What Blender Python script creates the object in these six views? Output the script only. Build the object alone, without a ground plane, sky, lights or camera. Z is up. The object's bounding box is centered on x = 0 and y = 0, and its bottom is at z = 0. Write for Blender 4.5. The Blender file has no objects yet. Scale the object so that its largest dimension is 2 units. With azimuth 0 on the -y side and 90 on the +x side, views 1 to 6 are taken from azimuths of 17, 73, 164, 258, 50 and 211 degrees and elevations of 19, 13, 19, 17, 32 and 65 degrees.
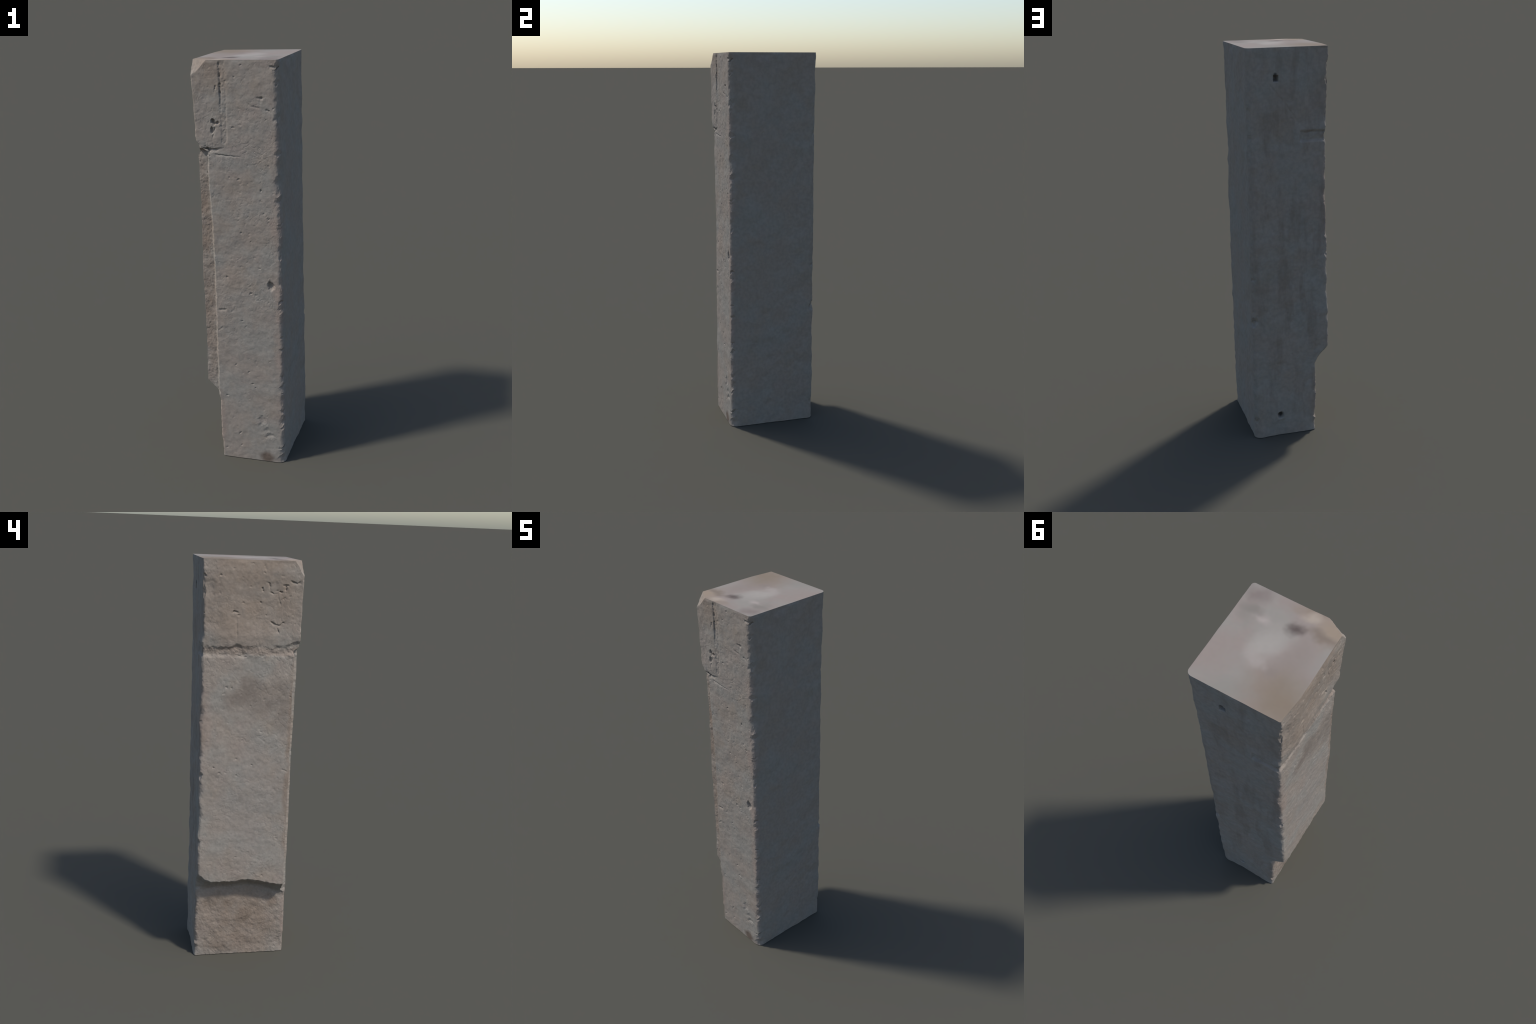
"""A squared stone door-post / pillar: capital block, rebated shaft, set-back foot.
The wall is solved as a star-shaped section at every height (planes, rounded and
chipped arrises, a rebate, a cove under the shaft), then weathered with noise, pits,
cracks and sockets.  It is finally cut by region into named parts."""
import bpy, math
import numpy as np

rng = np.random.default_rng(41)
TAU = 2 * math.pi

# ------------------------------------------------------------------ noise
_perm = rng.permutation(256)
_perm = np.concatenate([_perm, _perm, _perm])
_g = rng.normal(size=(256, 3)).astype(np.float32)
_g /= np.linalg.norm(_g, axis=1)[:, None]


def perlin(x, y, z):
    xi, yi, zi = np.floor(x), np.floor(y), np.floor(z)
    fx, fy, fz = (x - xi).astype(np.float32), (y - yi).astype(np.float32), (z - zi).astype(np.float32)
    xi, yi, zi = xi.astype(int) & 255, yi.astype(int) & 255, zi.astype(int) & 255
    u, v, w = (t * t * t * (t * (t * 6 - 15) + 10) for t in (fx, fy, fz))
    out = 0
    for dx in (0, 1):
        wx = u if dx else 1 - u
        for dy in (0, 1):
            wy = v if dy else 1 - v
            hxy = _perm[_perm[xi + dx] + yi + dy]
            for dz in (0, 1):
                wz = w if dz else 1 - w
                g = _g[_perm[hxy + zi + dz]]
                out = out + wx * wy * wz * (g[..., 0] * (fx - dx) + g[..., 1] * (fy - dy) + g[..., 2] * (fz - dz))
    return out * 1.6


def fbm(p, freq, octaves=3, gain=0.5, shift=0.0, squash=(1, 1, 1)):
    s, a = 0, 1.0
    for _ in range(octaves):
        s = s + a * perlin(p[0] * freq * squash[0] + shift, p[1] * freq * squash[1] + shift * 1.7,
                           p[2] * freq * squash[2] + shift * 0.6)
        freq, a, shift = freq * 2.03, a * gain, shift + 11.3
    return s


def line_noise(t, freq, octaves=3, shift=0.0, gain=0.55):
    t = np.asarray(t, dtype=float)
    z = np.zeros_like(t)
    return fbm((t, z, z + 0.37), freq, octaves, gain, shift)


def smooth(a, b, t):
    t = np.clip((t - a) / (b - a), 0, 1)
    return t * t * (3 - 2 * t)


# ------------------------------------------------------------------ sampling grid
XR, YF, YB, H = 0.203, -0.232, 0.233, 2.0        # right, front, back planes and height


def side(a, b, n, ease=0.55):
    """points from a to b, packed toward the ends (the arrises)"""
    t = np.linspace(0, 1, n, endpoint=False)
    t = t - ease * np.sin(TAU * t) / TAU
    return np.outer(1 - t, a) + np.outer(t, b)


XL = -0.195
loop = np.vstack([side((XL, YF), (XR, YF), 215), side((XR, YF), (XR, YB), 190),
                  side((XR, YB), (XL, YB), 180), side((XL, YB), (XL, YF), 235)])
NC = len(loop)
dirs = loop / np.linalg.norm(loop, axis=1)[:, None]

dens_z = np.linspace(0, H, 4001)
dens = 1.0 + 1.2 * np.exp(-((dens_z - 0.42) / 0.06) ** 2) + 0.8 * np.exp(-((dens_z - 1.595) / 0.05) ** 2)
cum = np.concatenate([[0], np.cumsum(0.5 * (dens[1:] + dens[:-1]))])
NR = 900
zs = np.interp(np.linspace(0, cum[-1], NR), cum, dens_z)
zs[0], zs[-1] = 0.0, H

Z = np.repeat(zs[:, None], NC, 1)
DX = np.repeat(dirs[None, :, 0], NR, 0)
DY = np.repeat(dirs[None, :, 1], NR, 0)

# tables along the height for the worn arrises
t_z = np.linspace(-0.1, 2.1, 2201)


def chips(seed, spacing, depth):
    """row of broken scallops along an arris: each bites fast and heals slowly"""
    r = np.random.default_rng(seed)
    c = np.zeros_like(t_z)
    z = -0.1
    while z < 2.1:
        length = spacing * r.uniform(0.3, 1.0) ** 1.5 * 2.4
        d = depth * r.uniform(0.15, 1.0) ** 1.6
        k = r.uniform(0.2, 0.8)
        u = (t_z - z) / length
        bite = np.where(u < k, u / k, (1 - u) / (1 - k))
        c = np.maximum(c, np.where((u > 0) & (u < 1), d * np.clip(bite, 0, 1) ** 0.7, 0))
        z += length * r.uniform(0.7, 1.1)
    return c


def bite(z0, half, d):
    return d * np.clip(1 - np.abs(t_z - z0) / half, 0, 1) ** 0.6


RAD_FR = 0.012 + 0.010 * smooth(1.0, 1.6, t_z) + chips(3, 0.044, 0.023) + 0.018 * smooth(.16, .0, t_z) + 0.008 * np.abs(line_noise(t_z, 9, 3, 3.0))
RAD_BL = 0.007 + chips(15, 0.055, 0.019) + 0.006 * np.abs(line_noise(t_z, 9, 3, 13.0))
CH_FR = 0.002 + 0 * t_z
for z0, h, d in [(1.968, .012, .016), (1.90, .016, .012), (.885, .014, .014), (1.11, .025, .010),
                 (.70, .016, .010), (.49, .014, .012), (.40, .012, .009), (.25, .02, .006)]:
    CH_FR = CH_FR + bite(z0, h, d)
CH_BL = 0.002 + 0.002 * line_noise(t_z, 7, 3, 8.0)
for z0, h, d in [(1.865, .040, .010), (1.93, .018, .005), (1.76, .02, .005), (1.00, .025, .012), (1.265, .03, .008),
                 (1.44, .03, .004), (1.50, .04, .004)]:
    CH_BL = CH_BL + bite(z0, h, d)
CH_BR = 0.009 + chips(7, 0.07, 0.006) + 0.004 * line_noise(t_z, 6, 2, 5.0)
for z0, h, d in [(.88, .03, .008), (.65, .03, .010), (.09, .02, .006)]:
    CH_BR = CH_BR + bite(z0, h, d)
CH_FL = 0.002 + chips(9, 0.05, 0.005)
top_heal = smooth(2.0, 1.985, t_z)               # the sawn top keeps square corners


def chip_at(tab, z):
    return np.interp(z, t_z, tab * (0.25 + 0.75 * top_heal))


# curves on the left (carved) side, as functions of y
def step_edge(y):        # lower lip of the shaft
    base = np.interp(y, [-.235, -.215, -.198, -.123, -.044, .004, .052, .158, .182, .228],
                     [.415, .418, .415, .431, .448, .451, .441, .445, .452, .489])
    return base + 0.004 * line_noise(y, 34, 3, 2.2)


def capital_edge(y):     # lower lip of the capital block
    base = np.interp(y, [-.235, -.214, -.17, -.088, .0, .045, .068, .108, .165, .227],
                     [1.628, 1.630, 1.612, 1.609, 1.606, 1.609, 1.615, 1.600, 1.602, 1.604])
    return base + 0.003 * line_noise(y, 40, 2, 6.1)


def shaft_top(y):        # upper lip of the shaft, below the groove
    base = np.interp(y, [-.235, -.19, -.09, -.02, .044, .107, .227], [1.572, 1.576, 1.563, 1.57, 1.557, 1.56, 1.557])
    return base + 0.004 * line_noise(y, 45, 2, 9.4)


def left_plane(y, z):
    se, ce, st = step_edge(y), capital_edge(y), shaft_top(y)
    foot = np.interp(z, [0, .2, .36, .45], [-.130, -.136, -.134, -.132])
    shaft = np.interp(z, [.42, .55, .75, 1.0, 1.25, 1.5], [-.203, -.201, -.196, -.191, -.182, -.180])
    shaft = shaft - 0.007 * smooth(.23, -.23, y) * smooth(.6, 1.2, z)
    cap = np.interp(z, [1.60, 1.66, 1.85, 1.95, 2.0], [-.187, -.194, -.197, -.200, -.197])
    cap = cap + 0.010 * smooth(.10, .23, y) + 0.012 * np.exp(-((y + .07) / .13) ** 2 - ((z - 1.76) / .14) ** 2)
    groove = -0.1795 + 0.006 * smooth(.10, .22, y) - 0.004 * np.exp(-((y + .06) / .06) ** 2)
    cove = 0.066 + 0.030 * smooth(.12, .23, np.abs(y))
    k = np.clip((se - z) / cove, 0, 1) ** 0.75
    x = shaft + (foot - shaft) * smooth(0, 1, k)
    g = smooth(st - 0.006, st + 0.012, z)
    x = x + (groove - x) * g
    c = smooth(ce - 0.012, ce + 0.010, z)
    return x + (cap - x) * c


def rounded(a, b, r):
    q = np.hypot(np.maximum(a + r, 0), np.maximum(b + r, 0)) - r
    return np.where((a > -r) & (b > -r), q, np.maximum(a, b))


def wall(x, y):
    """signed function of the section, negative inside"""
    a_r, a_l = x - PL_R - 0.005 * smooth(.05, .22, y) * smooth(1.2, .3, Z), left_plane(y, Z) - x
    a_f, a_b = PL_F - 0.0015 * smooth(-.04, -.10, x) * CAP_F - y, y - PL_B
    f = np.where(x > 0, np.where(y < 0, rounded(a_r, a_f, R_FR), rounded(a_r, a_b, R_BR)),
                 np.where(y < 0, rounded(a_l, a_f, R_FL), rounded(a_l, a_b, R_BL)))
    q = 0.7071
    # broken arrises: 45 degree bites of changing depth
    f = np.maximum(f, (a_r + a_f) * q + C_FR)
    f = np.maximum(f, (a_r + a_b) * q + C_BR)
    f = np.maximum(f, (a_l + a_b) * q + C_BL)
    f = np.maximum(f, (a_l + a_f) * q + C_FL)
    # rebate down the front-left arris of the shaft
    f = np.maximum(f, np.minimum((REB_X - x - 0.55 * (y - YF)) * .88, REB_Y - y) + REB_OFF)
    # bevel struck off the top front-left corner
    f = np.maximum(f, -.47 * (x + .128) - .88 * (y + .229) - 0.5 * np.maximum(H - Z, 0) + BEV)
    return f


TANG0 = np.repeat((loop[:, 0] - loop[:, 1])[None, :], NR, 0)
PL_R = np.interp(Z, [0, .5, 1.0, 1.6, 2.0], [.194, .198, .202, .205, .207])
PL_B = np.interp(Z, [0, .9, 1.7, 1.88, 2.0], [.2285, .229, .2275, .230, .233])
PL_F = np.interp(Z, [0, .6, 1.4, 1.8, 2.0], [-.2355, -.2335, -.2315, -.232, -.232])
BEV = 0.004 * perlin(TANG0 * 30, Z * 30, Z * 0 + 6.6)
CAP_F = smooth(1.60, 1.64, Z)
R_BR = 0.024 + 0.012 * smooth(.2, .0, Z) + 0.006 * line_noise(zs, 4, 2, 1.0)[:, None] * np.ones((1, NC))
R_FL = 0.008
TANG = np.repeat((loop[:, 0] * np.sign(loop[:, 1]) - loop[:, 1] * np.sign(loop[:, 0]))[None, :], NR, 0)
ZJ = Z + 0.25 * TANG + 0.010 * perlin(TANG * 45, Z * 38, Z * 0 + .4) + 0.004 * perlin(TANG * 110, Z * 90, Z * 0 + 4.4)
top_trim = 1 - .5 * smooth(H - .03, H, Z)
R_FR = np.maximum(np.interp(ZJ, t_z, RAD_FR) * top_trim, .014)
R_BL = np.maximum(np.interp(ZJ, t_z, RAD_BL) * top_trim, .007)
ROUGH = 0.0014 * perlin(TANG * 60, Z * 55, Z * 0 + 9.1)                     # bites run skew and ragged
C_FR, C_BR, C_BL, C_FL = (chip_at(t, ZJ) + ROUGH * k for t, k in ((CH_FR, 1), (CH_BR, .5), (CH_BL, 1), (CH_FL, .3)))
C_FL = C_FL + 0.006 * smooth(1.66, 1.61, Z) * smooth(1.56, 1.58, Z)
REB_X = np.interp(Z, [.38, .6, .95, 1.2, 1.45, 1.6], [-.135, -.132, -.127, -.125, -.130, -.131]) \
    + 0.0025 * np.repeat(line_noise(zs, 14, 4, 4.0, .75)[:, None], NC, 1)
REB_Y = -.206 + 0.002 * np.repeat(line_noise(zs, 10, 3, 7.7)[:, None], NC, 1)
REB_OFF = -0.06 * smooth(1.590, 1.625, Z)         # rebate dies out under the capital

lo, hi = np.full_like(Z, 0.05), np.full_like(Z, 0.36)
for _ in range(20):
    mid = 0.5 * (lo + hi)
    inside = wall(DX * mid, DY * mid) < 0
    lo = np.where(inside, mid, lo)
    hi = np.where(inside, hi, mid)
rad = 0.5 * (lo + hi)
P = np.stack([DX * rad, DY * rad, Z], -1)


def grid_normals(P):
    du = np.roll(P, -1, 1) - np.roll(P, 1, 1)
    dv = np.gradient(P, axis=0)
    n = np.cross(du, dv)
    return n / np.maximum(np.linalg.norm(n, axis=-1, keepdims=True), 1e-12)


N = grid_normals(P)
for _ in range(2):                                # soften normals so that relief does not tear at edges
    N = N + np.roll(N, 1, 1) + np.roll(N, -1, 1)
    N /= np.linalg.norm(N, axis=-1, keepdims=True)

# ------------------------------------------------------------------ weathering
X, Y = P[..., 0], P[..., 1]
w_front, w_left = smooth(.55, .9, -N[..., 1]), smooth(.4, .8, -N[..., 0])
w_right, w_back = smooth(.55, .9, N[..., 0]), smooth(.55, .9, N[..., 1])
carved = np.clip(w_front + w_left, 0, 1)
p3 = (X, Y, Z)

foot_mask = w_left * smooth(.44, .38, Z)
strip_mask = (X < -.135) * (Y < -.19) * (Z < 1.58) * (Z > .37) * w_front
groove_mask = w_left * smooth(1.55, 1.57, Z) * smooth(1.62, 1.60, Z)
calm = smooth(.75, .55, Z) * w_front              # lower front is smoother

disp = 0.0022 * fbm(p3, 5, 2, 0.5, 1.0)
disp = disp + 0.0016 * fbm(p3, 16, 2, 0.5, 5.0) * (0.8 + 0.2 * carved)
fine = fbm(p3, 48, 3, 0.6, 9.0)
disp = disp + fine * (0.0005 * carved * (1 - .45 * calm) + 0.00012)
ridge = 1 - np.abs(fbm(p3, 34, 2, 0.5, 3.3))
disp = disp - 0.0008 * np.maximum(ridge - .86, 0) / .14 * carved * (1 - .7 * calm) * smooth(-.1, .3, fbm(p3, 7, 2, .5, 14.))
# pick-dressed foot: short strokes running down to the right
sx, sz = Y * 0.77 + Z * 0.64, -Y * 0.64 + Z * 0.77
strokes = perlin(sx * 34, X * 10, sz * 120 + 3) + 0.7 * perlin(sx * 60 + 5, X * 10, sz * 190)
disp = disp + foot_mask * (0.00035 * strokes * (0.5 + smooth(-.3, .4, fbm(p3, 9, 2, .5, 77.))) + 0.0026 * fbm(p3, 14, 2, .5, 21.) + 0.0007 * fine)
disp = disp + strip_mask * (0.0014 * fbm(p3, 40, 3, .6, 31.))
disp = disp + groove_mask * 0.003 * fbm(p3, 30, 3, .6, 17.)
# hand-tooled flats show as faint cross strokes on the shaft
disp = disp + 0.00025 * w_left * (1 - foot_mask) * perlin(sx * 25, X * 5, sz * 75)
# broken arrises stay rough
arris = np.clip(1 - np.max(np.stack([w_front, w_left, w_right, w_back]), 0), 0, 1)
disp = disp + arris * (0.0018 * fbm(p3, 55, 2, .5, 40.))
disp = disp + (1 - carved) * (0.0028 * fbm(p3, 9, 2, .5, 83.) + 0.0022 * fbm(p3, 22, 2, .5, 87., (1, 1, .7)))
near_top = smooth(H, H - .012, Z)
disp = disp * (0.15 + 0.85 * near_top)

FACES = {"front": (w_front, 0), "left": (w_left, 1), "back": (w_back, 0), "right": (w_right, 1)}


def rows(z0, z1):
    a, b = np.searchsorted(zs, [z0, z1])
    return slice(max(a - 1, 0), min(b + 1, NR))


def pit(face, c, z, rc, rz, depth, lip=0.15, tilt=0.0, power=2, warp=0.55):
    w, ax = FACES[face]
    R = 2.6 * max(rc, rz)
    s = rows(z - R, z + R)
    u, v = P[s, :, ax] - c, Z[s] - z
    u, v = u * math.cos(tilt) + v * math.sin(tilt), -u * math.sin(tilt) + v * math.cos(tilt)
    d = np.sqrt((u / rc) ** 2 + (v / rz) ** 2)
    f = 0.9 / max(rc, rz)
    d = d * (1 + warp * perlin(u * f + c * 91, v * f + z * 57, v * 0 + .3) + .5 * warp * perlin(u * f * 2.3, v * f * 2.3 + z * 31, v * 0 + 5.3))
    disp[s] -= w[s] * depth * (np.exp(-d ** power) - lip * np.exp(-((d - 1.5) / .45) ** 2))


def crack(face, pts, width, depth, fade=True):
    """V-cut along a polyline, one edge lifted a little"""
    w, ax = FACES[face]
    zz = [p[1] for p in pts]
    s = rows(min(zz) - 4 * width - .01, max(zz) + 4 * width + .01)
    u, v = P[s, :, ax], Z[s]
    wob = 0.0022 * perlin(u * 80, v * 80, v * 0 + .5) + 0.0012 * perlin(u * 190, v * 190, v * 0 + 2.5)
    best, along, under = np.full(u.shape, 9.0), np.zeros(u.shape), np.zeros(u.shape)
    total = sum(math.hypot(c - a, d - b) for (a, b), (c, d) in zip(pts[:-1], pts[1:]))
    done = 0.0
    for (a, b), (c, d) in zip(pts[:-1], pts[1:]):
        ex, ez = c - a, d - b
        seg = math.hypot(ex, ez)
        t = np.clip(((u - a) * ex + (v - b) * ez) / seg ** 2, 0, 1)
        du, dv = u + wob - a - t * ex, v + wob - b - t * ez
        dist = np.hypot(du, dv)
        near = dist < best
        best = np.where(near, dist, best)
        along = np.where(near, (done + t * seg) / total, along)
        under = np.where(near, dv - .5 * du, under)
        done += seg
    taper = np.clip(np.minimum(along, 1 - along) * 4 + .12, 0, 1) if fade else 1.0
    patchy = np.clip(.75 + 1.1 * perlin(u * 45 + 3, v * 45, v * 0 + 8.5), .3, 1.2)
    wide = width * np.where(under < 0, 1.8, .55)          # steep upper lip, slope worn away below
    disp[s] -= w[s] * depth * taper * patchy * np.exp(-(best / wide) ** 2)


# cracks in the left face of the capital (y, z)
for pts, wd, dp in [
    ([(-.168, 1.912), (-.186, 1.906), (-.204, 1.899), (-.219, 1.911)], .0032, .007),
    ([(-.138, 1.892), (-.164, 1.892)], .0026, .005), ([(-.151, 1.891), (-.152, 1.865)], .003, .006),
    ([(-.041, 1.881), (-.048, 1.860)], .003, .006),
    ([(-.049, 1.907), (-.075, 1.899), (-.079, 1.861), (-.097, 1.851), (-.115, 1.854)], .0028, .0045),
    ([(-.115, 1.851), (-.123, 1.824), (-.133, 1.798)], .003, .003),
    ([(-.119, 1.864), (-.137, 1.860)], .0028, .006), ([(-.149, 1.841), (-.136, 1.828)], .0026, .004),
    ([(-.085, 1.728), (-.111, 1.713), (-.129, 1.708), (-.142, 1.723), (-.155, 1.721)], .0032, .007),
    ([(-.116, 1.707), (-.129, 1.672)], .003, .004), ([(.095, 1.764), (.085, 1.772), (.062, 1.766)], .003, .005),
    ([(.071, 1.753), (.055, 1.754)], .0026, .003), ([(.227, 1.935), (.214, 1.923)], .004, .006),
    ([(.226, 1.774), (.219, 1.757)], .0035, .005), ([(.070, 1.743), (.066, 1.626)], .003, .0018),
    ([(.062, 1.571), (.037, 1.560), (.011, 1.569)], .003, .004),
    ([(-.169, 1.02), (-.197, 1.01)], .003, .003), ([(-.12, 1.0), (-.14, 1.0)], .003, .002),
]:
    crack("left", pts, wd, dp)
# a flake lost below each of two cracks
for y, z, r, d in [(-.10, 1.885, .022, .0022), (-.13, 1.70, .020, .0025), (-.185, 1.885, .02, .0018),
                   (.205, 1.875, .028, .006), (.20, 1.715, .02, .003)]:
    pit("left", y, z, r, r * 1.2, d, 0.0)
for y, z in [(.152, 1.929), (.093, 1.96), (-.047, 1.945), (.014, 1.882), (-.037, 1.811), (.044, 1.809),
             (-.064, 1.754), (.007, 1.985), (.105, 1.597), (.163, 1.031), (.135, 1.004), (.105, 1.006),
             (.051, .991), (.108, 1.417), (.085, 1.415), (.121, 1.388), (-.074, 1.361), (-.066, 1.429),
             (-.06, 1.205), (-.198, 1.374), (.054, 1.072), (-.022, 1.042)]:
    pit("left", y, z, rng.uniform(.004, .007), rng.uniform(.003, .0045), rng.uniform(.002, .0038), .1, rng.uniform(-.5, .8))

# front face (x, z): seams of the capital, its crevice, slits and sockets
crack("front", [(-.065, 2.0), (-.066, 1.97), (-.063, 1.923), (-.064, 1.867), (-.063, 1.828), (-.069, 1.795)], .003, .0045)
for z0, l in [(1.99, .012), (1.965, .01), (1.90, .02), (1.865, .012), (1.80, .018), (1.935, .01)]:
    crack("front", [(-.065, z0), (-.066, z0 - l)], .003, .005)
crack("front", [(-.069, 1.795), (-.060, 1.70), (-.052, 1.62)], .003, .0012)
crack("front", [(-.034, 2.0), (-.036, 1.909), (-.039, 1.80), (-.047, 1.629)], .003, .0014)
band = w_front * smooth(-.066, -.062, X) * smooth(-.034, -.040, X) * smooth(1.60, 1.66, Z) * near_top
disp -= band * (0.0018 + 0.0015 * fbm(p3, 60, 2, .5, 51.))
pit("front", -.100, 1.728, .0085, .016, .016, .08, 0.2, 4)
pit("front", -.107, 1.690, .0075, .017, .011, .05, 0.0, 4)
pit("front", -.082, 1.722, .009, .007, .010, .05, 0.3, 3)
crack("front", [(-.094, 1.712), (-.106, 1.655)], .003, .005)
crack("front", [(-.084, 1.890), (-.086, 1.867)], .003, .011)
crack("front", [(-.165, 1.606), (-.150, 1.607), (-.110, 1.603), (-.064, 1.609)], .005, .008)
pit("front", -.132, 1.598, .018, .011, .012, 0)
crack("front", [(-.105, 1.612), (-.108, 1.66)], .0025, .002)
crack("front", [(-.120, 1.583), (-.098, 1.581), (-.057, 1.577), (-.016, 1.574), (.035, 1.573)], .0032, .0032)
crack("front", [(.050, 1.825), (.079, 1.801), (.134, 1.790)], .004, .0015)
crack("front", [(.104, 1.838), (.136, 1.837)], .0035, .008)
crack("front", [(.118, 1.832), (.122, 1.80)], .004, .002)
crack("front", [(-.121, .817), (-.077, .820)], .004, .004)
crack("front", [(.145, 1.785), (.165, 1.778)], .0035, .004)
crack("front", [(.165, 1.973), (.20, 1.968)], .0045, .009)
pit("front", .146, .955, .013, .017, .016, .05, .2, 2.6, .3)
pit("front", .086, .232, .018, .022, .0045, .15, .4)
pit("front", .108, .175, .016, .012, .003, .1, .3)
pit("front", .118, .146, .019, .011, .005, .15, .2)
for x, z in [(.005, 1.926), (.037, 1.977), (-.008, 1.704), (-.036, 1.474), (.008, 1.466), (.112, 1.416),
             (.123, 1.308), (.146, 1.283), (.01, 1.21), (.047, .909), (.081, .878), (-.002, .764), (.094, 1.039),
             (-.069, .986), (.056, 1.17), (-.096, .352), (.023, .492), (-.043, .527), (-.033, .146), (-.03, .076),
             (-.107, .053), (.04, .428), (.055, .41), (-.036, 1.909)]:
    pit("front", x, z, rng.uniform(.0035, .0065), rng.uniform(.003, .0045), rng.uniform(.002, .004), .1, rng.uniform(-.4, .8))

# back face: two dowel sockets, the edge of the capital and its groove
s_hole = rows(1.80, 1.92)
u, v = P[s_hole, :, 0] - .066, Z[s_hole] - 1.860
disp[s_hole] -= w_back[s_hole] * .034 * np.exp(-(np.maximum(np.abs(u) / .0105, np.abs(v) / .0125)) ** 6)
pit("back", .061, .117, .0135, .0155, .026, .05, 0, 4, .15)
pit("back", .050, .075, .012, .03, .002, 0)
block_back = w_back * smooth(-.046, -.056, X)
disp -= block_back * smooth(1.62, 1.66, Z) * near_top * 0.0025
crack("back", [(-.049, 2.0), (-.050, 1.80), (-.051, 1.60)], .005, .0022)
g = block_back * smooth(1.553, 1.570, Z) * smooth(1.618, 1.600, Z + .004 * perlin(X * 30, Z * 30, Z * 0))
disp -= g * (0.008 + .003 * fbm(p3, 30, 2, .5, 61.))
crack("back", [(.115, 1.857), (.020, 1.743), (-.051, 1.642)], .004, .0011)
crack("back", [(.20, .668), (.18, .667)], .006, .005)

# countless small pits
for face, n, (a, b), amp in [("front", 380, (-.19, .19), .7), ("left", 380, (-.21, .22), .7),
                             ("back", 90, (-.18, .18), .6), ("right", 70, (-.2, .2), .5)]:
    for _ in range(n):
        z = rng.uniform(.02, 1.98)
        k = amp * (0.55 if (face == "front" and z < .7) else 1.0)
        r = rng.uniform(.0018, .0046) * rng.uniform(.7, 1.2)
        pit(face, rng.uniform(a, b), z, r * rng.uniform(1, 1.8), r, k * r * rng.uniform(.15, .75) ** 1.5, .1, rng.uniform(-.6, 1.0))

P = P + N * disp[..., None]
P[..., 2] = np.clip(P[..., 2], 0, H)
P[0, :, 2], P[-1, :, 2] = 0.0, H
print("extent", P.reshape(-1, 3).min(0), P.reshape(-1, 3).max(0))

VN = grid_normals(P)

# ------------------------------------------------------------------ materials


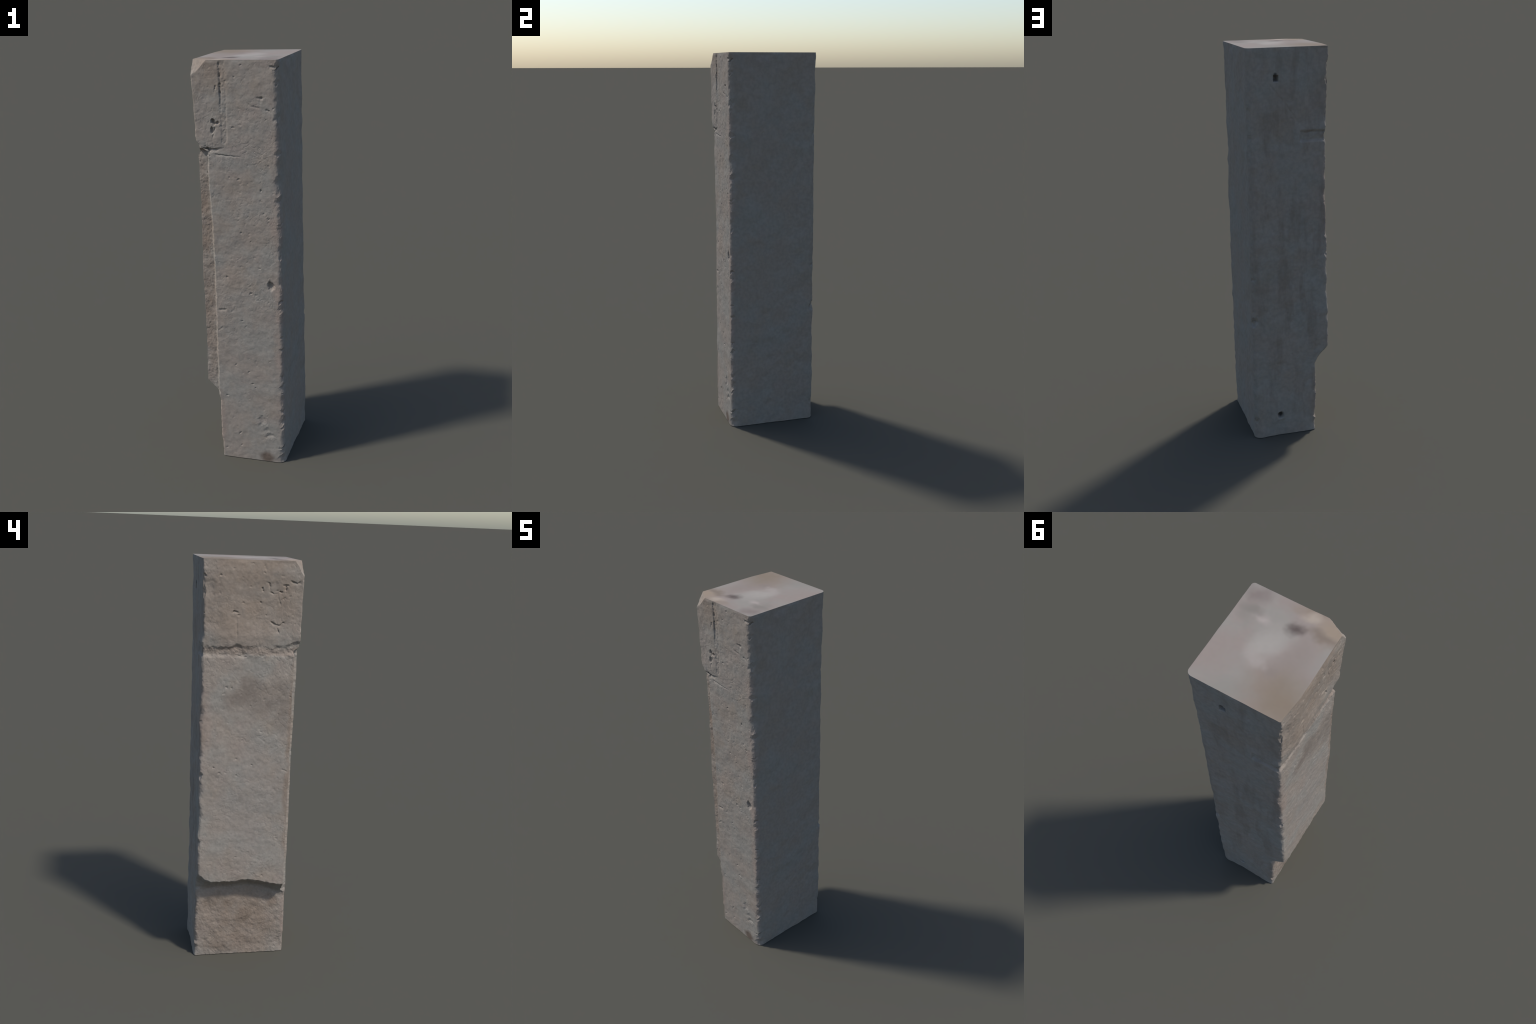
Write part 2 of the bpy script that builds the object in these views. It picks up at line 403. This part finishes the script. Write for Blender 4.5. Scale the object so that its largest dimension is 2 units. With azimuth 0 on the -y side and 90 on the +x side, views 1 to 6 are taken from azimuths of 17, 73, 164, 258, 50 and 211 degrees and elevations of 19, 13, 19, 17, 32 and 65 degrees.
class Nodes:
    def __init__(self, name):
        self.m = bpy.data.materials.new(name)
        self.m.use_nodes = True
        self.t = self.m.node_tree
        self.bsdf = self.t.nodes["Principled BSDF"]
        self.co = self.t.nodes.new("ShaderNodeTexCoord").outputs["Object"]

    def link(self, a, b):
        self.t.links.new(a, b)

    def put(self, sock, v):
        if isinstance(v, (int, float, tuple, list)):
            sock.default_value = v
        else:
            self.link(v, sock)

    def noise(self, scale, detail=3, rough=.55, squash=None, co=None):
        n = self.t.nodes.new("ShaderNodeTexNoise")
        n.inputs["Scale"].default_value = scale
        n.inputs["Detail"].default_value = detail
        n.inputs["Roughness"].default_value = rough
        co = co or self.co
        if squash:
            mp = self.t.nodes.new("ShaderNodeMapping")
            mp.inputs["Scale"].default_value = squash[:3]
            if len(squash) > 3:
                mp.inputs["Location"].default_value = squash[3:6]
            self.link(co, mp.inputs["Vector"])
            co = mp.outputs[0]
        self.link(co, n.inputs["Vector"])
        return n.outputs["Fac"]

    def voronoi(self, scale):
        n = self.t.nodes.new("ShaderNodeTexVoronoi")
        n.inputs["Scale"].default_value = scale
        self.link(self.co, n.inputs["Vector"])
        return n.outputs["Distance"]

    def math(self, op, a, b=0.0, c=None, clamp=False):
        n = self.t.nodes.new("ShaderNodeMath")
        n.operation, n.use_clamp = op, clamp
        self.put(n.inputs[0], a)
        self.put(n.inputs[1], b)
        if c is not None:
            self.put(n.inputs[2], c)
        return n.outputs[0]

    def ramp(self, v, lo, hi, a=0.0, b=1.0):
        n = self.t.nodes.new("ShaderNodeMapRange")
        n.interpolation_type = "SMOOTHSTEP"
        self.put(n.inputs["Value"], v)
        for k, q in (("From Min", lo), ("From Max", hi), ("To Min", a), ("To Max", b)):
            n.inputs[k].default_value = q
        return n.outputs["Result"]

    def mix(self, fac, a, b, mode="MIX"):
        n = self.t.nodes.new("ShaderNodeMix")
        n.data_type, n.blend_type = "RGBA", mode
        self.put(n.inputs[0], fac)
        for s, v in ((n.inputs[6], a), (n.inputs[7], b)):
            self.put(s, tuple(v) + (1,) if isinstance(v, tuple) and len(v) == 3 else v)
        return n.outputs[2]

    def warped(self, amount, scale):
        n = self.t.nodes.new("ShaderNodeTexNoise")
        n.inputs["Scale"].default_value = scale
        n.inputs["Detail"].default_value = 3
        self.link(self.co, n.inputs["Vector"])
        s = self.t.nodes.new("ShaderNodeVectorMath")
        s.operation = "MULTIPLY_ADD"
        self.link(n.outputs["Color"], s.inputs[0])
        s.inputs[1].default_value = (amount,) * 3
        self.link(self.co, s.inputs[2])
        o = self.t.nodes.new("ShaderNodeVectorMath")
        o.operation = "SUBTRACT"
        self.link(s.outputs[0], o.inputs[0])
        o.inputs[1].default_value = (amount * .5,) * 3
        return o.outputs[0]

    def blob(self, centre, radii, co, soft=.35):
        """1 inside an ellipsoid, fading out to its rim"""
        s = self.t.nodes.new("ShaderNodeVectorMath")
        s.operation = "SUBTRACT"
        self.link(co, s.inputs[0])
        s.inputs[1].default_value = centre
        d = self.t.nodes.new("ShaderNodeVectorMath")
        d.operation = "DIVIDE"
        self.link(s.outputs[0], d.inputs[0])
        d.inputs[1].default_value = radii
        l = self.t.nodes.new("ShaderNodeVectorMath")
        l.operation = "LENGTH"
        self.link(d.outputs[0], l.inputs[0])
        return self.ramp(l.outputs["Value"], soft, 1.0, 1.0, 0.0)

    def finish(self, colour, height, strength, dist):
        self.link(colour, self.bsdf.inputs["Base Color"])
        self.bsdf.inputs["Roughness"].default_value = .92
        self.bsdf.inputs["Specular IOR Level"].default_value = .18
        b = self.t.nodes.new("ShaderNodeBump")
        b.inputs["Strength"].default_value = strength
        b.inputs["Distance"].default_value = dist
        self.link(height, b.inputs["Height"])
        self.link(b.outputs[0], self.bsdf.inputs["Normal"])
        return self.m


GREY, COOL, WARM, BROWN, PINK = (.254, .217, .183), (.242, .222, .194), (.250, .203, .160), (.160, .122, .093), (.256, .205, .176)


def stone_base(n):
    c = n.mix(n.ramp(n.noise(5, 4), .40, .64), GREY, COOL)
    c = n.mix(n.math("MULTIPLY", n.ramp(n.noise(7, 4, .6, (1, 1, 1, 3.1, 0, 0)), .48, .72), .55), c, WARM)
    c = n.mix(n.math("MULTIPLY", n.ramp(n.noise(11, 3, .5, (1, 1, 1, 0, 5.2, 0)), .54, .74), .38), c, PINK)
    return c


def grain(n, c, amount=1.0):
    c = n.mix(1.0, c, n.mix(n.ramp(n.noise(60, 5, .6), .3, .7), (1 - .09 * amount,) * 3, (1 + .06 * amount,) * 3), "MULTIPLY")
    specks = n.ramp(n.voronoi(95), .06, .16, 1, 0)
    specks = n.math("MULTIPLY", specks, n.ramp(n.noise(14, 3), .52, .66))
    return n.mix(n.math("MULTIPLY", specks, .30 * amount), c, (.09, .08, .07))


def wall_material():
    n = Nodes("weathered_stone")
    co = n.warped(.07, 9)
    mott = n.ramp(n.noise(9, 4, .6, (1, 1, 1, 7, 1, 2)), .36, .62)
    c = stone_base(n)

    def stain(c, col, amount, blobs, mottle=True):
        m = None
        for ctr, rad in blobs:
            b = n.blob(ctr, rad, co)
            m = b if m is None else n.math("MAXIMUM", m, b)
        if mottle:
            m = n.math("MULTIPLY", m, n.math("MULTIPLY_ADD", mott, .5, .5))
        return n.mix(n.math("MULTIPLY", m, amount), c, col)

    # ochre skin on the capital, strongest on its left face and along the top
    c = stain(c, (.238, .188, .147), .9, [((-.2, 0, 1.82), (.12, .38, .30)), ((-.2, .0, 2.0), (.06, .35, .12)),
                                           ((-.12, -.23, 1.93), (.16, .08, .12))])
    # cool grey corner low on the capital's front
    c = stain(c, (.235, .206, .180), .55, [((-.15, -.23, 1.74), (.05, .06, .14))], False)
    # brown run on the upper shaft
    c = stain(c, (.168, .140, .118), .85, [((-.19, -.08, 1.37), (.06, .19, .11)), ((-.19, .0, 1.43), (.06, .07, .07)),
                                           ((-.19, -.17, 1.27), (.06, .07, .11)), ((-.19, .05, 1.36), (.06, .10, .05))])
    # clean grey middle of the shaft
    c = stain(c, (.240, .216, .192), .6, [((-.20, -.02, .88), (.05, .22, .46))])
    # earthy foot
    c = stain(c, (.214, .165, .128), .85, [((-.13, 0, .2), (.06, .36, .30))])
    c = stain(c, BROWN, .62, [((-.13, .12, .30), (.05, .11, .07)), ((-.13, -.16, .29), (.05, .05, .06)),
                              ((-.13, -.02, .22), (.05, .06, .05)), ((-.13, .12, .05), (.05, .10, .04))])
    # dirty rebate strip and the groove beneath the capital
    c = stain(c, (.205, .155, .118), .75, [((-.175, -.205, 1.0), (.052, .026, .85))])
    c = stain(c, (.215, .168, .135), .6, [((-.18, 0, 1.588), (.05, .4, .028))], False)
    # rust-brown mark by the ground and pinkish arrises
    c = stain(c, (.10, .068, .050), .8, [((.107, -.232, .022), (.055, .03, .045))], False)
    c = stain(c, (.270, .205, .170), .5, [((.19, -.235, 1.0), (.05, .03, 1.2)), ((-.132, -.235, .2), (.03, .03, .25)),
                                          ((-.19, .22, 1.2), (.06, .06, .35))])
    # damp brown streaks down the back
    run = n.ramp(n.noise(9, 4, .6, (1.6, .5, .35, 2, 2, 2)), .46, .66)
    back = n.blob((.0, .24, 1.1), (.30, .06, 1.5), co, .5)
    c = n.mix(n.math("MULTIPLY", n.math("MULTIPLY", run, back), .5), c, (.175, .138, .108))
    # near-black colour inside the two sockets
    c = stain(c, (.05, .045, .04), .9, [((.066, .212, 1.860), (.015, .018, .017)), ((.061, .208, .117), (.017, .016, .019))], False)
    c = grain(n, c)
    h = n.math("ADD", n.math("MULTIPLY", n.noise(110, 6, .65), 1.0), n.math("MULTIPLY", n.noise(300, 3, .6), .35))
    return n.finish(c, h, .06, .004)


def top_material():
    n = Nodes("sawn_stone_top")
    co = n.warped(.13, 8)
    c = n.mix(n.ramp(n.noise(6, 3, .5), .38, .62), (.250, .208, .182), (.245, .222, .194))
    for ctr, rad, col, a in [
        ((-.10, .02, 2), (.12, .22, .3), (.222, .184, .158), .75), ((-.15, .17, 2), (.24, .18, .3), (.200, .158, .118), 1.0),
        ((-.17, -.18, 2), (.12, .11, .3), (.262, .204, .150), .95), ((-.06, -.22, 2), (.10, .05, .3), (.225, .175, .132), .8),
        ((-.14, -.125, 2), (.12, .035, .3), (.175, .138, .108), .85), ((-.07, -.185, 2), (.055, .035, .3), (.345, .285, .225), .8),
        ((.02, -.02, 2), (.08, .16, .3), (.312, .282, .248), .75), ((.0, .06, 2), (.06, .05, .3), (.305, .265, .235), .6),
        ((.094, -.118, 2), (.05, .045, .3), (.335, .285, .255), .8), ((.17, -.20, 2), (.09, .06, .3), (.180, .145, .130), .8),
        ((.14, -.135, 2), (.07, .035, .3), (.165, .145, .125), .7), ((.15, -.10, 2), (.05, .10, .3), (.205, .186, .160), .6),
        ((-.03, -.12, 2), (.050, .038, .3), (.095, .074, .066), .95), ((-.055, .075, 2), (.045, .06, .3), (.200, .165, .142), .6),
        ((.14, .12, 2), (.09, .16, .3), (.248, .205, .178), .6), ((.05, .21, 2), (.14, .06, .3), (.215, .200, .172), .6)]:
        c = n.mix(n.math("MULTIPLY", n.blob(ctr, rad, co, .1), a), c, col)
    c = n.mix(1.0, c, n.mix(n.noise(40, 3), (.95,) * 3, (1.03,) * 3), "MULTIPLY")
    return n.finish(c, n.noise(60, 3), .06, .003)


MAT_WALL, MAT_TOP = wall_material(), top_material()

# ------------------------------------------------------------------ cutting into parts
root = bpy.data.objects.new("stone_pillar", None)
root["label"] = "tall weathered grey-brown stone pillar with capital block"
root["category"] = "stone pillar"
bpy.context.scene.collection.objects.link(root)

flat, flat_n = P.reshape(-1, 3), VN.reshape(-1, 3)
ii, jj = np.meshgrid(np.arange(NR - 1), np.arange(NC), indexing="ij")
j2 = (jj + 1) % NC
quads = np.stack([ii * NC + jj, ii * NC + j2, (ii + 1) * NC + j2, (ii + 1) * NC + jj], -1).reshape(-1, 4)
centre = flat[quads].mean(1)
is_foot = centre[:, 2] < step_edge(centre[:, 1]) - 0.002
is_cap = centre[:, 2] > capital_edge(centre[:, 1]) - 0.003


def make_part(name, verts, faces, normals, mat):
    used, inv = np.unique(faces, return_inverse=True)
    me = bpy.data.meshes.new(name)
    k = faces.shape[1]
    me.vertices.add(len(used))
    me.vertices.foreach_set("co", verts[used].astype(np.float32).ravel())
    me.loops.add(faces.size)
    me.loops.foreach_set("vertex_index", inv.astype(np.int32).ravel())
    me.polygons.add(len(faces))
    me.polygons.foreach_set("loop_start", np.arange(0, faces.size, k, dtype=np.int32))
    me.polygons.foreach_set("use_smooth", np.ones(len(faces), dtype=bool))
    me.update(calc_edges=True)
    me.validate()
    me.normals_split_custom_set_from_vertices(normals[used].tolist())
    me.materials.append(mat)
    ob = bpy.data.objects.new(name, me)
    bpy.context.scene.collection.objects.link(ob)
    ob.parent = root
    return ob


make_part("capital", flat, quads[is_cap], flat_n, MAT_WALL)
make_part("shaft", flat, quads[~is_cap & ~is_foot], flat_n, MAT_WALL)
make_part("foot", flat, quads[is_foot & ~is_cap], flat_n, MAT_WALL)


def lid(name, rim, z, up, mat, rings=40):
    """flat cap made of rings shrinking to the middle, with a faint wave in the sawn surface"""
    n = len(rim)
    ks = np.linspace(1, 1e-4, rings)
    pts = np.concatenate([np.column_stack([rim[:, :2] * k, np.full(n, z)]) for k in ks])
    if up:
        inner = np.repeat(1 - ks, n)
        wave = .0016 * fbm((pts[:, 0], pts[:, 1], pts[:, 2] * 0), 9, 2, .4, 71.) * smooth(0, .25, inner)
        pts[:, 2] += np.minimum(wave, 0)
    f = []
    a = np.arange(n)
    b = (a + 1) % n
    for r in range(rings - 1):
        o, p = r * n, (r + 1) * n
        q = [o + a, o + b, p + b, p + a] if up else [o + a, p + a, p + b, o + b]
        f.append(np.stack(q, -1))
    nrm = np.tile([0, 0, 1.0 if up else -1.0], (len(pts), 1))
    return make_part(name, pts, np.concatenate(f), nrm, mat)


lid("top_face", P[-1], H, True, MAT_TOP)
lid("underside", P[0], 0.0, False, MAT_WALL, 6)
